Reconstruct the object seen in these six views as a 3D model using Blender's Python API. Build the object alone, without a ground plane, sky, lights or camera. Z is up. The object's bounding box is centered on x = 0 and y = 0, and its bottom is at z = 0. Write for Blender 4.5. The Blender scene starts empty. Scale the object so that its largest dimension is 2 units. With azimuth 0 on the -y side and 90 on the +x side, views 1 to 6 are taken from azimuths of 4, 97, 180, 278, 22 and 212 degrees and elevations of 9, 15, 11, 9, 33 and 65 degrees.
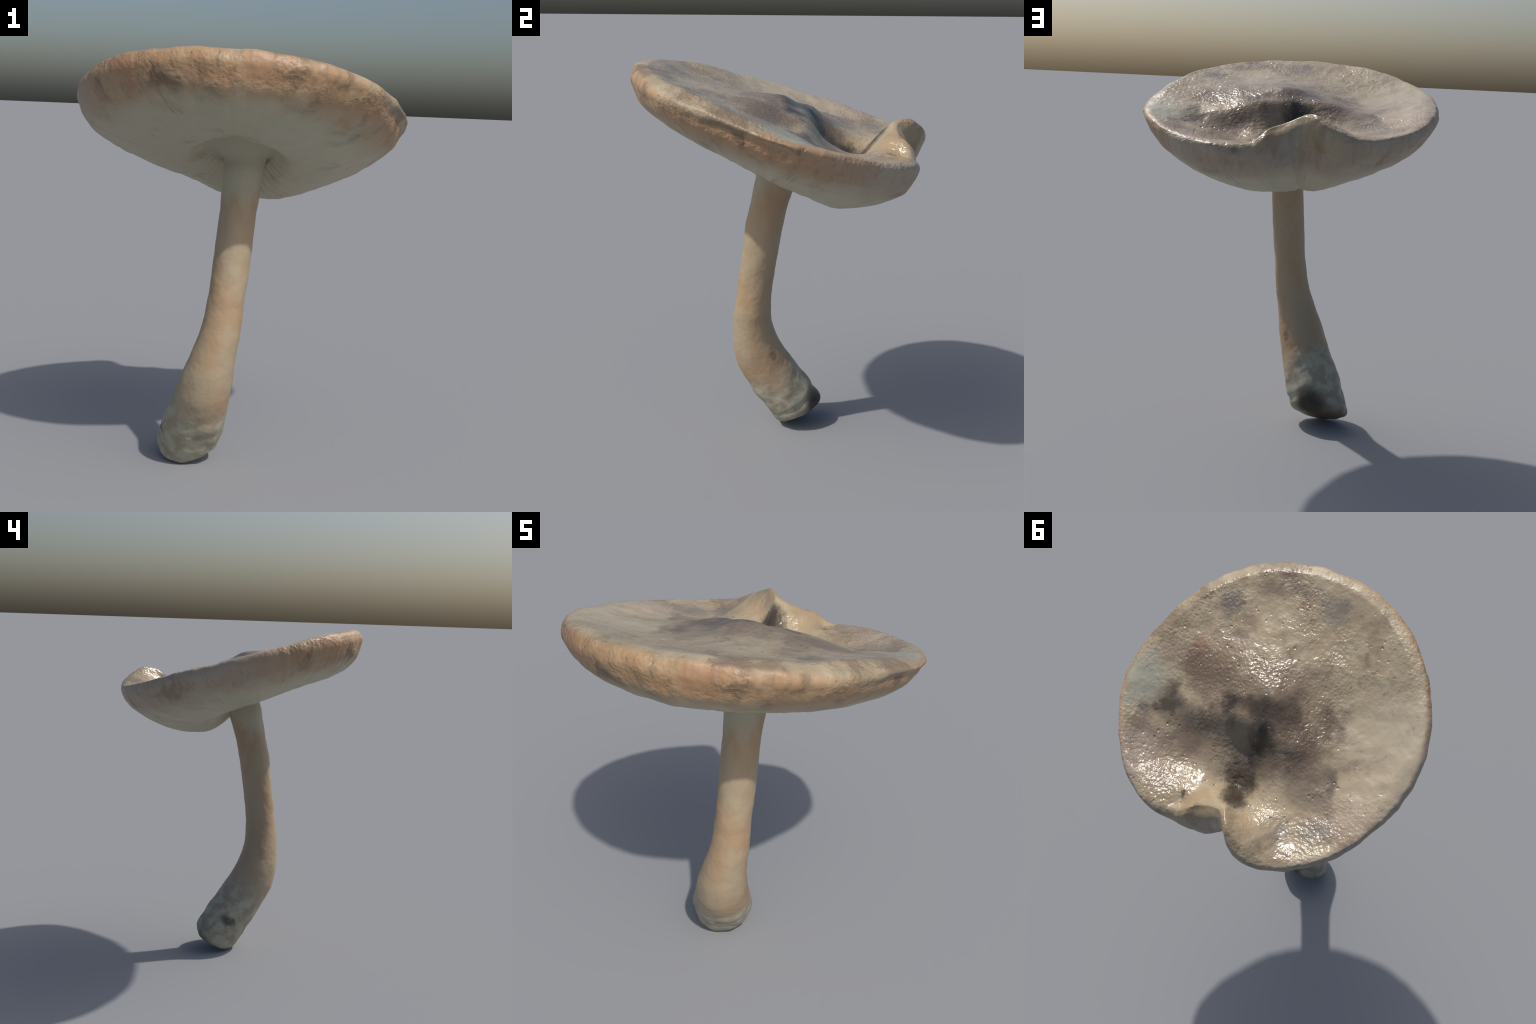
import bpy, math
import numpy as np
from mathutils import Vector, noise

# ------------------------------------------------------------------ frame
# The cap has its own tilted frame: origin O, axes CX, CY in the rim plane,
# CN along the cap's axis (leaning to +y).
O = np.array([0.0, 0.0, 1.77])
CN = np.array([0.03, 0.29, 1.0]); CN /= np.linalg.norm(CN)
CX = np.array([1.0, 0.0, -0.03]); CX -= CN * (CX @ CN); CX /= np.linalg.norm(CX)
CY = np.cross(CN, CX)

NPHI = 720
PHI = np.linspace(0.0, 2 * math.pi, NPHI, endpoint=False)
DEG = np.degrees(PHI)


def around(table):
    """Smooth periodic curve through (angle in degrees, value) control points."""
    a = np.array(sorted(table), float)
    x = np.concatenate([a[:, 0] - 360, a[:, 0], a[:, 0] + 360])
    y = np.tile(a[:, 1], 3)
    d = np.diff(y) / np.diff(x)
    m = np.zeros_like(y)
    h = np.diff(x)
    for i in range(1, len(y) - 1):              # monotone cubic slopes
        if d[i - 1] * d[i] > 0:
            w1 = 2 * h[i] + h[i - 1]; w2 = h[i] + 2 * h[i - 1]
            m[i] = (w1 + w2) / (w1 / d[i - 1] + w2 / d[i])
    q = np.where(DEG > 180, DEG - 360, DEG)
    k = np.clip(np.searchsorted(x, q, side='right') - 1, 0, len(x) - 2)
    t = (q - x[k]) / h[k]
    return ((2*t**3 - 3*t**2 + 1) * y[k] + (t**3 - 2*t**2 + t) * h[k] * m[k]
            + (-2*t**3 + 3*t**2) * y[k+1] + (t**3 - t**2) * h[k] * m[k+1])


def smooth(a, b, x):
    t = np.clip((x - a) / (b - a), 0, 1)
    return t * t * (3 - 2 * t)


# ------------------------------------------------------------------ cap rim
# widest line of the rim wall: radius and height by angle (notch near 95 deg)
WALL_R = around([(-176, .768), (-162, .755), (-149, .746), (-135, .740), (-120, .746), (-107, .745),
                 (-92, .742), (-79, .736), (-64, .743), (-50, .745), (-35, .742), (-21, .736), (-7, .756),
                 (4, .780), (13, .794), (30, .794), (36, .798), (50, .804), (65, .784), (75, .742), (82, .716),
                 (88, .692), (92, .666), (95, .646), (97, .662), (99, .690), (103, .744), (108, .778),
                 (114, .797), (126, .796), (134, .795), (145, .787), (157, .774), (170, .775)])
WALL_H = around([(-180, -.03), (-90, -.032), (-45, -.022), (0, -.018), (30, -.025), (60, -.03), (75, -.05), (85, -.085), (93, -.06),
                 (98, .03), (103, .04), (112, .005), (125, -.02), (150, -.03)])
# crest: the line where the upper skin turns over the rim
CREST_R = around([(-180, .752), (-150, .729), (-120, .729), (-90, .722), (-60, .727), (-30, .724), (0, .748),
                  (15, .778), (40, .785), (60, .785), (68, .745), (74, .700), (78, .657), (82, .612), (88, .583),
                  (92, .580), (95, .598), (97, .635), (99, .668), (102, .710), (105, .738), (110, .770),
                  (115, .783), (125, .784), (145, .775), (160, .762)])
CREST_H = around([(-180, .020), (-150, .022), (-120, .026), (-90, .026), (-60, .024), (-30, .016), (0, .008),
                  (20, .010), (45, .009), (60, .007), (68, .005), (74, .010), (76.5, .030), (79, .053), (83, .063), (88, .080),
                  (92, .098), (95, .110), (97, .116), (99, .120), (102, .110), (105, .094), (110, .068),
                  (115, .045), (122, .033), (140, .025), (160, .022)])


FLAP = np.exp(-0.5 * ((DEG - 87.0) / 9.0) ** 2)


def bump(x, y, cx, cy, sx, sy=None, rot=0.0):
    sy = sy or sx
    c, s = math.cos(math.radians(rot)), math.sin(math.radians(rot))
    u = (x - cx) * c + (y - cy) * s
    v = -(x - cx) * s + (y - cy) * c
    return np.exp(-0.5 * ((u / sx) ** 2 + (v / sy) ** 2))


def top_height(r):
    """Height of the upper skin over the rim plane at radius r (array over angle)."""
    x, y = r * np.cos(PHI), r * np.sin(PHI)
    rho = r / CREST_R
    h = -0.030 + 0.046 * smooth(0.50, 1.0, rho) ** 1.3
    h = h + 0.012 * bump(x, y, 0.0, -0.60, 0.4, 0.16)            # front stays level with the crest
    h = h + 0.016 * bump(x, y, 0.12, -0.43, 0.32, 0.14)
    h = h + 0.014 * bump(x, y, 0.60, -0.25, 0.10, 0.16)
    lift = smooth(0.74 - 0.05 * FLAP, 1.0 - 0.07 * FLAP, rho)    # the fold has a thick rounded back
    h = h + (CREST_H - 0.016) * lift
    cliff = 1 - smooth(0.12, 0.28, y - 0.08 * x + 0.02 * np.sin(14 * x))
    h = h + 0.078 * bump(x, y, 0.15, -0.08, 0.27, 0.22) * cliff  # broad swelling before the middle
    h = h + 0.034 * bump(x, y, 0.00, 0.01, 0.09, 0.075)          # umbo
    h = h + 0.034 * bump(x, y, -0.15, 0.14, 0.10, 0.075, -25)
    h = h + 0.012 * bump(x, y, 0.17, 0.14, 0.08, 0.06)
    h = h - 0.012 * bump(x, y, -0.24, -0.16, 0.12, 0.10)
    h = h - 0.045 * bump(x, y, 0.02, 0.29, 0.075, 0.08)          # dark hollow behind it
    h = h - 0.058 * bump(x, y, 0.02, 0.42, 0.09, 0.07)           # pit under the fold
    h = h - 0.038 * bump(x, y, 0.34, 0.38, 0.20, 0.11, 10)       # bowl beside the valley
    h = h - 0.012 * bump(x, y, 0.52, 0.24, 0.12, 0.10)
    h = h - 0.012 * bump(x, y, -0.45, 0.42, 0.14, 0.12)
    h = h + 0.022 * bump(x, y, -0.17, 0.60, 0.09, 0.07)
    h = h + 0.010 * bump(x, y, -0.68, 0.16, 0.08, 0.14)
    h = h - 0.050 * bump(x, y, 0.005, 0.43, 0.06, 0.05)
    h = h + 0.016 * bump(x, y, 0.02, 0.155, 0.13, 0.04)
    h = h + 0.018 * bump(x, y, -0.33, 0.20, 0.09, 0.08)
    h = h + 0.013 * bump(x, y, 0.38, 0.18, 0.11, 0.06, 15)
    h = h - 0.016 * bump(x, y, 0.37, 0.46, 0.12, 0.07)
    h = h + 0.016 * bump(x, y, -0.19, 0.60, 0.07, 0.06)
    h = h + 0.010 * bump(x, y, -0.41, -0.42, 0.12, 0.12)
    h = h - 0.014 * bump(x, y, 0.20, 0.62, 0.03)                 # dimple
    return h


def cap_point(r, h):
    r = np.asarray(r) * np.ones(NPHI); h = np.asarray(h) * np.ones(NPHI)
    return (O + np.outer(r * np.cos(PHI), CX) + np.outer(r * np.sin(PHI), CY) + np.outer(h, CN))


rings = []          # (points NPHI x 3, region)
TOP, SIDE, GILL, STEM = 'cap', 'rim', 'gills', 'stem'
for f in np.concatenate([[0.004], np.linspace(0.035, 0.93, 28)]):
    r = f * CREST_R
    rings.append((cap_point(r, top_height(r)), TOP))
rings.append((cap_point(CREST_R * 0.972, top_height(CREST_R * 0.972) * 0.3 + CREST_H * 0.7), TOP))
rings.append((cap_point(CREST_R, CREST_H - 0.004), TOP))
kr = 0.6 - 0.12 * FLAP; kh = 0.4 - 0.18 * FLAP      # fuller shoulder along the fold
rings.append((cap_point(CREST_R * (1 - kr) + WALL_R * kr + 0.002, CREST_H * (1 - kh) + WALL_H * kh), SIDE))
rings.append((cap_point(WALL_R, WALL_H), SIDE))

# ------------------------------------------------------------------ underside
UNDER = [  # fraction of wall radius, heights by angle (front -90, +x 0, rear with notch at 97, -x 180)
    (0.975, (-.074, -.056, -.050, -.095, -.138, -.075, -.072, -.082, -.070)),
    (0.925, (-.126, -.097, -.088, -.142, -.188, -.142, -.128, -.134, -.118)),
    (0.83, (-.175, -.149, -.146, -.203, -.244, -.224, -.194, -.180, -.162)),
    (0.70, (-.202, -.190, -.198, -.255, -.306, -.302, -.246, -.218, -.198)),
    (0.56, (-.214, -.216, -.238, -.294, -.354, -.348, -.282, -.245, -.221)),
    (0.42, (-.218, -.231, -.250, -.296, -.348, -.345, -.290, -.253, -.235)),
    (0.31, (-.208, -.226, -.243, -.280, -.318, -.306, -.270, -.246, -.230)),
    (0.22, (-.172, -.185, -.202, -.232, -.262, -.253, -.231, -.208, -.190)),
]
ANG = (-90, -45, -5, 35, 75, 97, 125, 180, -135)
for k, (f, hs) in enumerate(UNDER):
    hh = around(list(zip(ANG, hs)))
    rings.append((cap_point(f * WALL_R, hh), GILL if k > 1 else SIDE))

# ------------------------------------------------------------------ stem
# spine point, half width across (x), half width in the bending plane
SPINE = [
    ((0.018, 0.010, 1.528), .104, .114),
    ((0.016, -0.008, 1.455), .095, .104),
    ((0.012, -0.024, 1.39), .092, .100),
    ((0.005, -0.050, 1.29), .088, .095),
    ((-0.005, -0.076, 1.17), .087, .093),
    ((-0.018, -0.100, 1.02), .087, .091),
    ((-0.031, -0.121, 0.88), .087, .091),
    ((-0.046, -0.135, 0.76), .091, .092),
    ((-0.070, -0.142, 0.645), .102, .101),
    ((-0.098, -0.134, 0.53), .116, .117),
    ((-0.126, -0.104, 0.42), .130, .131),
    ((-0.152, -0.057, 0.33), .139, .138),
    ((-0.173, -0.014, 0.25), .151, .140),
    ((-0.200, 0.036, 0.168), .158, .145),
    ((-0.218, 0.072, 0.104), .162, .142),
    ((-0.226, 0.096, 0.060), .158, .134),
    ((-0.230, 0.106, 0.038), .133, .114),
    ((-0.233, 0.111, 0.027), .076, .066),
    ((-0.234, 0.112, 0.023), .004, .004),
]
pts = np.array([s[0] for s in SPINE])
for i, (p, a, b) in enumerate(SPINE):
    j = min(i, 13)
    t = pts[min(j + 1, 14)] - pts[max(j - 1, 0)]
    if i == 0:
        t = -CN
    t /= np.linalg.norm(t)
    if i > 13:                                   # slanted cut at the foot
        t = np.array([0.14, 0.50, -0.85])
        t /= np.linalg.norm(t)
    e1 = np.array([1.0, 0, 0]); e1 -= t * (t @ e1); e1 /= np.linalg.norm(e1)
    e2 = np.cross(e1, t)
    rings.append((np.array(p) + np.outer(a * np.cos(PHI), e1) + np.outer(b * np.sin(PHI), e2), STEM))

# ------------------------------------------------------------------ loft through the rings
CTRL = np.array([r[0] for r in rings])            # M x NPHI x 3
REG = [r[1] for r in rings]
SUB = {TOP: 5, SIDE: 8, GILL: 9, STEM: 14}


def lerp(t, t0, t1, a, b):
    return a * ((t1 - t) / (t1 - t0))[..., None] + b * ((t - t0) / (t1 - t0))[..., None]


loops, region = [], []
M = len(CTRL)
for i in range(M - 1):
    p1, p2 = CTRL[i], CTRL[i + 1]
    p0 = CTRL[i - 1] if i > 0 else 2 * p1 - p2
    p3 = CTRL[i + 2] if i + 2 < M else 2 * p2 - p1
    k = lambda a, b: np.maximum(np.linalg.norm(b - a, axis=1), 1e-5).mean() ** 0.5 * np.ones(NPHI)
    t0 = np.zeros(NPHI); t1 = t0 + k(p0, p1); t2 = t1 + k(p1, p2); t3 = t2 + k(p2, p3)
    n = SUB[REG[i + 1]]
    for s in range(n):
        t = t1 + (t2 - t1) * s / n
        a1 = lerp(t, t0, t1, p0, p1); a2 = lerp(t, t1, t2, p1, p2); a3 = lerp(t, t2, t3, p2, p3)
        b1 = lerp(t, t0, t2, a1, a2); b2 = lerp(t, t1, t3, a2, a3)
        loops.append(lerp(t, t1, t2, b1, b2)); region.append(REG[i + 1])
loops.append(CTRL[-1])
V = np.array(loops)                                # L x NPHI x 3
L = len(V)


# ------------------------------------------------------------------ surface relief
def normals(V):
    du = np.roll(V, -1, axis=1) - np.roll(V, 1, axis=1)
    dv = np.gradient(V, axis=0)
    n = np.cross(dv, du)
    n /= np.maximum(np.linalg.norm(n, axis=2, keepdims=True), 1e-9)
    return n


def noise_field(P, scale, off=0.0, stretch=(1, 1, 1)):
    flat = P.reshape(-1, 3) * scale * np.array(stretch) + off
    return np.array([noise.noise(Vector(p)) for p in flat]).reshape(P.shape[:2])


N = normals(V)
if (N[5] @ CN).mean() < 0:
    N = -N
reg = np.array(region + [STEM])
isel = {k: (reg == k) for k in (TOP, SIDE, GILL, STEM)}
D = np.zeros(V.shape[:2])
local = np.stack([(V - O) @ CX, (V - O) @ CY, (V - O) @ CN], axis=2)
ang = np.broadcast_to(PHI, V.shape[:2])
n_big = noise_field(V, 5.0, 3.1)
n_mid = noise_field(V, 14.0, 7.7)
n_fine = noise_field(V, 38.0, 11.3)
wtop = isel[TOP].astype(float); wside = isel[SIDE].astype(float)
wgill = isel[GILL].astype(float); wstem = isel[STEM].astype(float)
kern = np.hanning(15); kern /= kern.sum()
blur = lambda w: np.convolve(np.pad(w, 7, mode='edge'), kern, mode='valid')
wtop, wside, wgill, wstem = [blur(w)[:, None] for w in (wtop, wside, wgill, wstem)]
D += n_big * (0.006 * wtop + 0.006 * wside + 0.005 * wgill + 0.004 * wstem)
D += n_mid * (0.0035 * wtop + 0.005 * wside + 0.0025 * wgill + 0.003 * wstem)
D += n_fine * (0.0010 * wtop + 0.0012 * wside + 0.0006 * wgill + 0.0010 * wstem)
# radial gill lines under the cap and striations down the rim wall
P2 = np.stack([np.cos(ang) * 26, np.sin(ang) * 26, local[..., 2] * 2.0], axis=2)
ray = noise_field(P2, 1.0, 1.7)
P3 = np.stack([np.cos(ang) * 11, np.sin(ang) * 11, local[..., 2] * 3.0], axis=2)
ray2 = noise_field(P3, 1.0, 4.9)
D += ray * (0.0016 * wside + 0.0022 * wgill) + ray2 * (0.002 * wside + 0.0025 * wgill)
# hollow under the lip on the +x side, lumps round the foot
dphi = np.degrees(np.angle(np.exp(1j * (ang - math.radians(-6)))))
D -= 0.020 * np.exp(-0.5 * (dphi / 11) ** 2 - 0.5 * ((local[..., 2] + 0.045) / 0.022) ** 2) * wside
dphi2 = np.degrees(np.angle(np.exp(1j * (ang - math.radians(8)))))
D -= 0.014 * np.exp(-0.5 * (dphi2 / 4) ** 2 - 0.5 * ((local[..., 2] + 0.07) / 0.03) ** 2) * wside
# cracks down the outside of the notch
for c0, amp in ((98.5, .006), (103.0, .005), (91.0, .004)):
    dc = np.degrees(np.angle(np.exp(1j * (ang - np.radians(c0 + 10 * np.clip(-local[..., 2] - .05, -.1, .2))))))
    D -= amp * np.exp(-0.5 * (dc / 0.9) ** 2) * smooth(-0.26, -0.12, local[..., 2]) * smooth(0.10, 0.0, local[..., 2]) * (wside + wgill)
foot = smooth(0.34, 0.18, V[..., 2]) * wstem
D += foot * (0.010 * noise_field(V, 7.0, 21.0) + 0.005 * noise_field(V, 17.0, 5.0))
fade = np.ones(L); fade[:6] = np.linspace(0, 1, 6); fade[-14:] = np.linspace(1, 0, 14)
V = V + N * (D * fade[:, None])[..., None]
low = V[..., 2].min()                              # seat the foot on the ground
V[..., 2] -= low * smooth(0.45, 0.0, V[..., 2])
V[..., 2] -= V[..., 2].min()

# ------------------------------------------------------------------ materials
def tree(name):
    m = bpy.data.materials.new(name); m.use_nodes = True
    nt = m.node_tree; nt.nodes.clear()
    return m, nt


class Nodes:
    def __init__(self, nt):
        self.nt = nt
        self.coord = self.new('ShaderNodeTexCoord').outputs['Object']

    def new(self, kind, **kw):
        n = self.nt.nodes.new(kind)
        for k, v in kw.items():
            setattr(n, k, v)
        return n

    def put(self, sock, v):
        if hasattr(v, 'is_output'):
            self.nt.links.new(v, sock)
        else:
            sock.default_value = v

    def math(self, op, a, b=0.0, c=0.0, clamp=False):
        n = self.new('ShaderNodeMath', operation=op, use_clamp=clamp)
        for i, v in enumerate((a, b, c)):
            self.put(n.inputs[i], v)
        return n.outputs[0]

    def vmath(self, op, a, b=(0, 0, 0)):
        n = self.new('ShaderNodeVectorMath', operation=op)
        self.put(n.inputs[0], a); self.put(n.inputs[1], b)
        return n.outputs['Value'] if op in ('DOT_PRODUCT', 'LENGTH', 'DISTANCE') else n.outputs['Vector']

    def noise(self, vec, scale, detail=3.0, rough=0.55):
        n = self.new('ShaderNodeTexNoise')
        self.put(n.inputs['Vector'], vec)
        n.inputs['Scale'].default_value = scale; n.inputs['Detail'].default_value = detail
        n.inputs['Roughness'].default_value = rough
        return n

    def range(self, v, a, b, lo=0.0, hi=1.0):
        n = self.new('ShaderNodeMapRange', interpolation_type='SMOOTHSTEP')
        self.put(n.inputs[0], v)
        for i, x in enumerate((a, b, lo, hi)):
            self.put(n.inputs[i + 1], x)
        return n.outputs[0]

    def mix(self, f, a, b, mode='MIX'):
        n = self.new('ShaderNodeMix', data_type='RGBA', blend_type=mode)
        self.put(n.inputs[0], f)
        self.put(n.inputs[6], a if hasattr(a, 'is_output') else (*a, 1))
        self.put(n.inputs[7], b if hasattr(b, 'is_output') else (*b, 1))
        return n.outputs[2]

    def cap_coords(self):
        d = self.vmath('SUBTRACT', self.coord, tuple(O))
        x = self.vmath('DOT_PRODUCT', d, tuple(CX))
        y = self.vmath('DOT_PRODUCT', d, tuple(CY))
        z = self.vmath('DOT_PRODUCT', d, tuple(CN))
        c = self.new('ShaderNodeCombineXYZ')
        for i, v in enumerate((x, y, z)):
            self.put(c.inputs[i], v)
        return c.outputs[0], x, y, z

    def blob(self, vec, c, r, soft=0.9):
        """soft round patch centred at c (cap frame x, y) of radius r"""
        dist = self.vmath('DISTANCE', vec, (c[0], c[1], 0))
        return self.range(dist, r * (1 - soft), r, 1.0, 0.0)

    def finish(self, color, rough, bump_h, strength, dist, spec=0.5):
        b = self.new('ShaderNodeBump')
        b.inputs['Strength'].default_value = strength; b.inputs['Distance'].default_value = dist
        self.put(b.inputs['Height'], bump_h)
        p = self.new('ShaderNodeBsdfPrincipled')
        self.put(p.inputs['Base Color'], color); self.put(p.inputs['Roughness'], rough)
        p.inputs['Specular IOR Level'].default_value = spec
        self.put(p.inputs['Normal'], b.outputs[0])
        o = self.new('ShaderNodeOutputMaterial')
        self.nt.links.new(p.outputs[0], o.inputs[0])


def body_colour(n):
    """Colours of the side and underside shared by rim and gills."""
    vec, x, y, z = n.cap_coords()
    nz = n.noise(vec, 3.2, 4).outputs['Fac']
    nz2 = n.noise(vec, 8.0, 4).outputs['Fac']
    nh = n.noise(vec, 5.0, 3)
    gill = n.mix(n.range(nz, .35, .65), (.475, .455, .335), (.51, .455, .335))
    gill = n.mix(n.math('MULTIPLY', n.range(nz2, .55, .72), .5), gill, (.36, .29, .21))
    # thin dark creases between the gills, running out from the stem
    dirv = n.vmath('NORMALIZE', n.vmath('MULTIPLY', n.vmath('SUBTRACT', vec, (0, .03, 0)), (1, 1, 0)))
    gl = n.noise(n.vmath('ADD', n.vmath('MULTIPLY', dirv, (9, 9, 9)), n.vmath('MULTIPLY', vec, (.9, .9, .9))), 2.2, 3, .5).outputs['Fac']
    crease = n.range(n.math('ABSOLUTE', n.math('SUBTRACT', gl, .5)), .0, .018, 1.0, 0.0)
    crease = n.math('MULTIPLY', crease, n.range(n.noise(vec, 4.0, 2).outputs['Fac'], .50, .62))
    gill = n.mix(n.math('MULTIPLY', crease, .55), gill, (.17, .15, .11))
    # streaks running down the wall: noise stretched along the cap axis
    nrm = n.vmath('MULTIPLY', vec, (1, 1, .15))
    st = n.noise(nrm, 24, 4, .6).outputs['Fac']
    wp = n.vmath('ADD', vec, n.vmath('MULTIPLY', n.vmath('SUBTRACT', nh.outputs['Color'], (.5, .5, .5)), (.25, .25, .25)))
    q1 = n.noise(wp, 4.2, 5, .6).outputs['Fac']
    q2 = n.noise(n.vmath('ADD', wp, (3.7, 5.1, 1.9)), 5.5, 5, .6).outputs['Fac']
    tan = n.mix(n.range(q1, .35, .62), (.375, .213, .115), (.375, .252, .145))
    tan = n.mix(n.math('MULTIPLY', n.range(q2, .52, .62), .55), tan, (.41, .305, .18))
    tan = n.mix(n.math('MULTIPLY', n.range(q1, .53, .64), .85), tan, (.165, .105, .066))
    tan = n.mix(n.math('MULTIPLY', n.range(st, .53, .72), .45), tan, (.16, .11, .072))
    pale = n.mix(n.range(q2, .4, .6), (.40, .335, .255), (.385, .295, .22))
    pale = n.mix(n.math('MULTIPLY', n.range(q1, .53, .66), .7), pale, (.25, .18, .125))
    pale = n.mix(n.math('MULTIPLY', n.range(st, .54, .72), .35), pale, (.20, .15, .11))
    front = n.range(n.math('ADD', n.math('ADD', n.math('MULTIPLY', x, .45), n.math('MULTIPLY', y, -1.0)), n.math('MULTIPLY', n.math('SUBTRACT', nz, .5), .6)), -.30, .20)
    band = n.mix(front, pale, tan)
    zz = n.math('ADD', z, n.math('MULTIPLY', n.math('SUBTRACT', nz2, .5), .10))
    wall = n.range(zz, -.22, -.08)
    return n.mix(wall, gill, band), vec, x, y, z


def skin_material():
    m, nt = tree('cap_skin'); n = Nodes(nt)
    side, vec, x, y, z = body_colour(n)
    flat = n.vmath('MULTIPLY', vec, (1, 1, 0))
    warp = n.noise(flat, 5.0, 6, .62)
    wv = n.vmath('ADD', flat, n.vmath('MULTIPLY', n.vmath('SUBTRACT', warp.outputs['Color'], (.5, .5, .5)), (.36, .36, 0)))
    wv = n.vmath('MULTIPLY', wv, (1, 1, 0))
    a = n.noise(flat, 3.0, 5, .6).outputs['Fac']
    b = n.noise(n.vmath('ADD', flat, (7.3, 2.1, 0)), 5.5, 5, .6).outputs['Fac']
    c = n.noise(n.vmath('ADD', flat, (1.3, 9.1, 0)), 16, 5, .65).outputs['Fac']
    col = n.mix(n.range(a, .35, .65), (.375, .300, .195), (.430, .360, .245))
    w2 = n.noise(wv, 4.0, 5, .6).outputs['Fac']
    col = n.mix(n.math('MULTIPLY', n.range(w2, .46, .64), .8), col, (.205, .148, .100))
    col = n.mix(n.math('MULTIPLY', n.range(b, .52, .68), .5), col, (.25, .20, .155))
    col = n.mix(n.math('MULTIPLY', n.range(a, .55, .70), .35), col, (.41, .28, .20))

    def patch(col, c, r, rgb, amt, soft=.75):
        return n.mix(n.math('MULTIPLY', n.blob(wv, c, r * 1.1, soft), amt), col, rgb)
    for cc, r, rgb, amt in [
            ((-.62, -.10), .34, (.455, .392, .285), .85),     # clean pale flank
            ((-.58, .33), .20, (.455, .365, .28), .7),
            ((.68, .16), .16, (.36, .37, .305), .7),        # bluish bloom
            ((.52, .51), .22, (.38, .305, .26), .6),
            ((.32, .33), .20, (.17, .118, .085), .8),      # brown stains
            ((.43, -.05), .19, (.17, .118, .080), .85),
            ((.49, -.13), .09, (.30, .17, .12), .6),
            ((-.34, .29), .15, (.20, .155, .12), .6),
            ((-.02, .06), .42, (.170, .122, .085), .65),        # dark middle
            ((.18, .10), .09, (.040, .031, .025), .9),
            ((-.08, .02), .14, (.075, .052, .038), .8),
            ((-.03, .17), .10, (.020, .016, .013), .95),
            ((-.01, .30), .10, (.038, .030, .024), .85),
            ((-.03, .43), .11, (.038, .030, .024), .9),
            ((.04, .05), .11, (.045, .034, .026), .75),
            ((.27, .02), .12, (.15, .105, .075), .6),
            ((-.22, .12), .10, (.10, .072, .052), .6),
            ((-.30, -.04), .10, (.09, .065, .048), .7),
            ((.49, .20), .09, (.075, .060, .046), .8),
            ((.57, .28), .06, (.13, .12, .11), .7),
            ((.45, -.35), .08, (.15, .13, .115), .7),
            ((-.43, .21), .05, (.15, .12, .10), .7),
            ((-.45, .48), .10, (.20, .17, .15), .7),
            ((-.31, .55), .09, (.17, .15, .13), .7),
            ((.20, -.65), .07, (.25, .18, .14), .7),
            ((.09, .61), .13, (.36, .27, .165), .9),        # tan back of the fold
            ((-.12, .62), .11, (.35, .265, .165), .8),
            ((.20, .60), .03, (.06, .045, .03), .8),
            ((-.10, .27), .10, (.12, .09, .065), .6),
            ((.62, -.02), .10, (.24, .18, .13), .6),
            ((-.08, -.54), .09, (.22, .19, .17), .7)]:
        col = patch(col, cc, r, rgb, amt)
    col = n.mix(n.math('MULTIPLY', n.range(c, .56, .70), .45), col, (.15, .125, .105))
    vor = n.new('ShaderNodeTexVoronoi'); n.put(vor.inputs['Vector'], n.vmath('ADD', vec, n.vmath('MULTIPLY', n.noise(vec, 30, 2).outputs['Color'], (.02, .02, .02)))); vor.inputs['Scale'].default_value = 36
    sel = n.vmath('DOT_PRODUCT', vor.outputs['Color'], (1, 0, 0))
    pits = n.math('MULTIPLY', n.range(vor.outputs['Distance'], .0, .36, -1.0, 0.0), n.range(sel, .35, .9))
    gate = n.range(n.noise(vec, 7, 2).outputs['Fac'], .46, .6)
    col = n.mix(n.math('MULTIPLY', n.math('MULTIPLY', n.math('MULTIPLY', pits, -1.0), gate), .5), col, (.10, .078, .058))
    # upper skin gives way to rim skin past the crest line
    off = n.vmath('SUBTRACT', flat, (.012, .028, 0))
    rad = n.vmath('LENGTH', off)
    notch = n.math('POWER', 2.718, n.math('MULTIPLY', n.math('POWER', n.math('DIVIDE', n.math('SUBTRACT', x, .02), .085), 2.0), -.5))
    notch = n.math('MULTIPLY', n.math('MULTIPLY', notch, .13), n.range(y, .3, .5))
    lim = n.math('ADD', n.math('ADD', rad, notch), n.math('MULTIPLY', n.math('SUBTRACT', c, .5), .05))
    low = n.math('MULTIPLY', n.range(z, -.02, -.045), n.range(lim, .62, .66))
    sidem = n.math('MAXIMUM', n.range(lim, .736, .764), low)
    col = n.mix(sidem, col, side)
    # fine relief: pits and grain
    coarse = n.range(n.noise(n.vmath('ADD', flat, (4.4, 8.2, 0)), 3.5, 3).outputs['Fac'], .38, .60, .25, 1.0)
    clean = n.math('SUBTRACT', 1.0, n.math('MULTIPLY', n.blob(flat, (-.62, -.05), .42, .7), .8))
    g1 = n.noise(vec, 62, 1.5, .5).outputs['Fac']
    g2 = n.noise(vec, 22, 1.5, .5).outputs['Fac']
    h = n.math('ADD', n.math('MULTIPLY', n.math('MULTIPLY', n.math('MULTIPLY', pits, clean), gate), .7),
               n.math('MULTIPLY', n.math('MULTIPLY', coarse, clean), n.math('ADD', n.math('MULTIPLY', g1, .95), n.math('MULTIPLY', g2, .6))))
    rough = n.math('ADD', n.range(b, .3, .7, .19, .30), n.math('MULTIPLY', n.math('MAXIMUM', sidem, n.math('MULTIPLY', n.range(lim, .68, .73), n.range(y, .1, -.2))), .26))
    n.finish(col, rough, h, .52, .012, .5)
    return m


def under_material():
    m, nt = tree('gill_flesh'); n = Nodes(nt)
    col, vec, x, y, z = body_colour(n)
    g = n.noise(vec, 40, 3).outputs['Fac']
    n.finish(col, .52, g, .2, .008, .4)
    return m


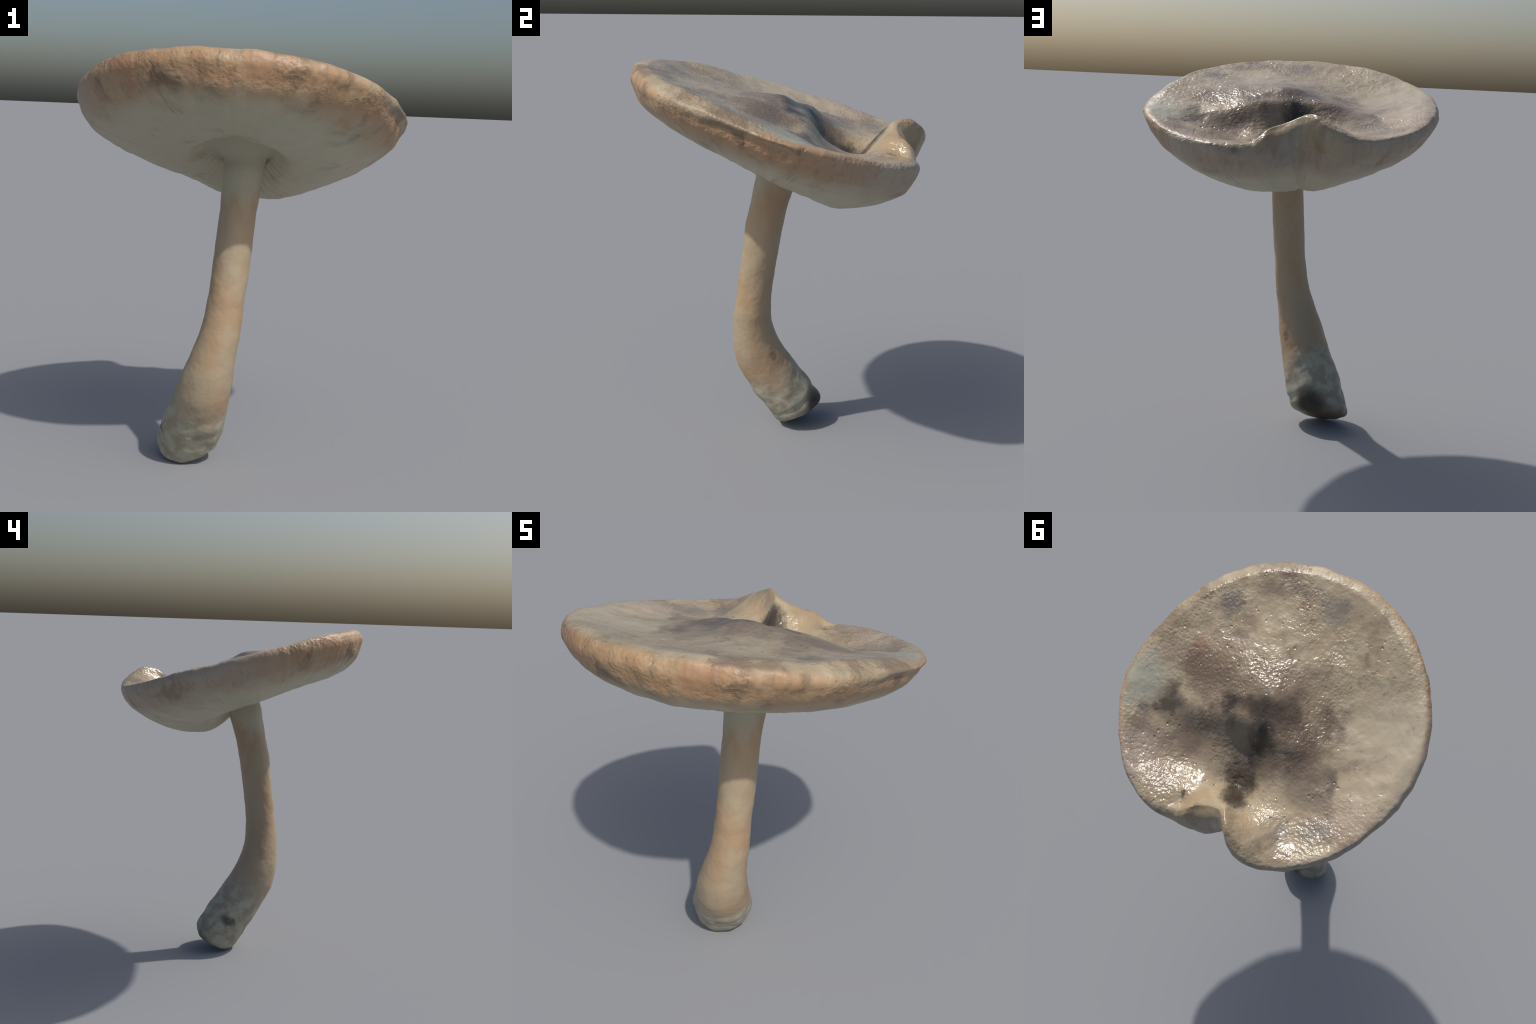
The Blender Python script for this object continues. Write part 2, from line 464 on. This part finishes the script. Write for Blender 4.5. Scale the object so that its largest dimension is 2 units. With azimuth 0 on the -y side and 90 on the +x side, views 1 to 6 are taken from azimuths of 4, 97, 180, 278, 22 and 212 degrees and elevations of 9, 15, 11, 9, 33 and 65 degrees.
def stem_material():
    m, nt = tree('stem_flesh'); n = Nodes(nt)
    s = n.new('ShaderNodeSeparateXYZ'); n.put(s.inputs[0], n.coord)
    x, y, z = s.outputs
    a = n.noise(n.vmath('MULTIPLY', n.coord, (1, 1, .45)), 7, 4).outputs['Fac']
    b = n.noise(n.coord, 18, 4).outputs['Fac']
    col = n.mix(n.range(a, .38, .62), (.39, .27, .165), (.385, .315, .215))
    col = n.mix(n.math('MULTIPLY', n.range(a, .58, .7), .5), col, (.36, .235, .145))
    zz = n.math('ADD', z, n.math('MULTIPLY', n.math('SUBTRACT', a, .5), .45))
    base = n.range(n.math('ADD', n.math('ADD', zz, n.math('MULTIPLY', y, -.4)), n.math('MULTIPLY', n.math('ADD', x, .15), .7)), .46, .27)
    col = n.mix(base, col, n.mix(n.range(b, .4, .6), (.385, .38, .295), (.31, .265, .195)))
    topm = n.range(zz, 1.25, 1.45)
    col = n.mix(topm, col, (.43, .40, .295))
    wc = n.noise(n.coord, 9, 4)
    wv = n.vmath('ADD', n.coord, n.vmath('MULTIPLY', n.vmath('SUBTRACT', wc.outputs['Color'], (.5, .5, .5)), (.12, .12, .12)))
    for c, r, rgb, amt in [((-.17, .21, .14), .15, (.030, .023, .016), .97),     # rotten end of the foot
                           ((-.27, .16, .06), .15, (.10, .070, .045), .85),
                           ((-.34, .00, .20), .055, (.06, .055, .045), .9),
                           ((-.10, -.02, .30), .05, (.16, .115, .075), .7),
                           ((-.02, -.03, .47), .04, (.20, .14, .09), .7),
                           ((-.15, -.08, .19), .05, (.20, .17, .13), .6)]:
        d = n.vmath('DISTANCE', wv, c)
        col = n.mix(n.math('MULTIPLY', n.range(d, r * .25, r, 1.0, 0.0), amt), col, rgb)
    h = n.math('ADD', n.math('MULTIPLY', b, .6), n.noise(n.coord, 45, 3).outputs['Fac'])
    n.finish(col, .5, h, .25, .008, .4)
    return m


MATS = {TOP: skin_material(), SIDE: under_material(), GILL: None, STEM: stem_material()}
MATS[SIDE] = MATS[TOP]
MATS[GILL] = under_material()

# ------------------------------------------------------------------ objects
flatV = V.reshape(-1, 3)
idx = np.arange(L * NPHI).reshape(L, NPHI)
q = np.stack([idx[:-1], idx[1:], np.roll(idx, -1, 1)[1:], np.roll(idx, -1, 1)[:-1]], axis=2)
VN = normals(V)
if (VN[5] @ CN).mean() < 0:
    VN = -VN
else:
    q = q[..., ::-1]
# orientation check: first quad of the top must face along CN
f0 = flatV[q[20, 10]]
if np.cross(f0[1] - f0[0], f0[2] - f0[0]) @ CN < 0:
    q = q[..., ::-1]
VN[0] = CN; VN[-1] = VN[-4].mean(0) / np.linalg.norm(VN[-4].mean(0))
flatN = VN.reshape(-1, 3)

root = bpy.data.objects.new('mushroom', None)
bpy.context.scene.collection.objects.link(root)
root['label'] = 'tall tan mushroom with tilted dished cap, folded rim'
root['category'] = 'mushroom'


def part(name, rows, mat, cap_first=False, cap_last=False):
    faces = q[rows].reshape(-1, 4).tolist()
    if cap_first:
        f = idx[0].tolist(); a = flatV[f]
        nn = sum(np.cross(a[i], a[(i + 1) % len(a)]) for i in range(len(a)))
        faces.append(f if nn @ CN > 0 else f[::-1])
    if cap_last:
        f = idx[-1].tolist()
        faces.append(f)
    used = np.unique(np.concatenate([np.array(f) for f in faces]))
    remap = -np.ones(len(flatV), int); remap[used] = np.arange(len(used))
    me = bpy.data.meshes.new(name)
    me.from_pydata(flatV[used].tolist(), [], [[int(remap[i]) for i in f] for f in faces])
    me.shade_smooth()
    me.update()
    me.normals_split_custom_set_from_vertices(flatN[used].tolist())
    me.materials.append(mat)
    ob = bpy.data.objects.new(name, me)
    bpy.context.scene.collection.objects.link(ob)
    ob.parent = root
    return ob


rows = np.arange(L - 1)
seg = np.array(region)
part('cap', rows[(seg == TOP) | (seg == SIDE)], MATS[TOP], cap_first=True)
part('gills', rows[seg == GILL], MATS[GILL])
part('stem', rows[seg == STEM], MATS[STEM], cap_last=True)
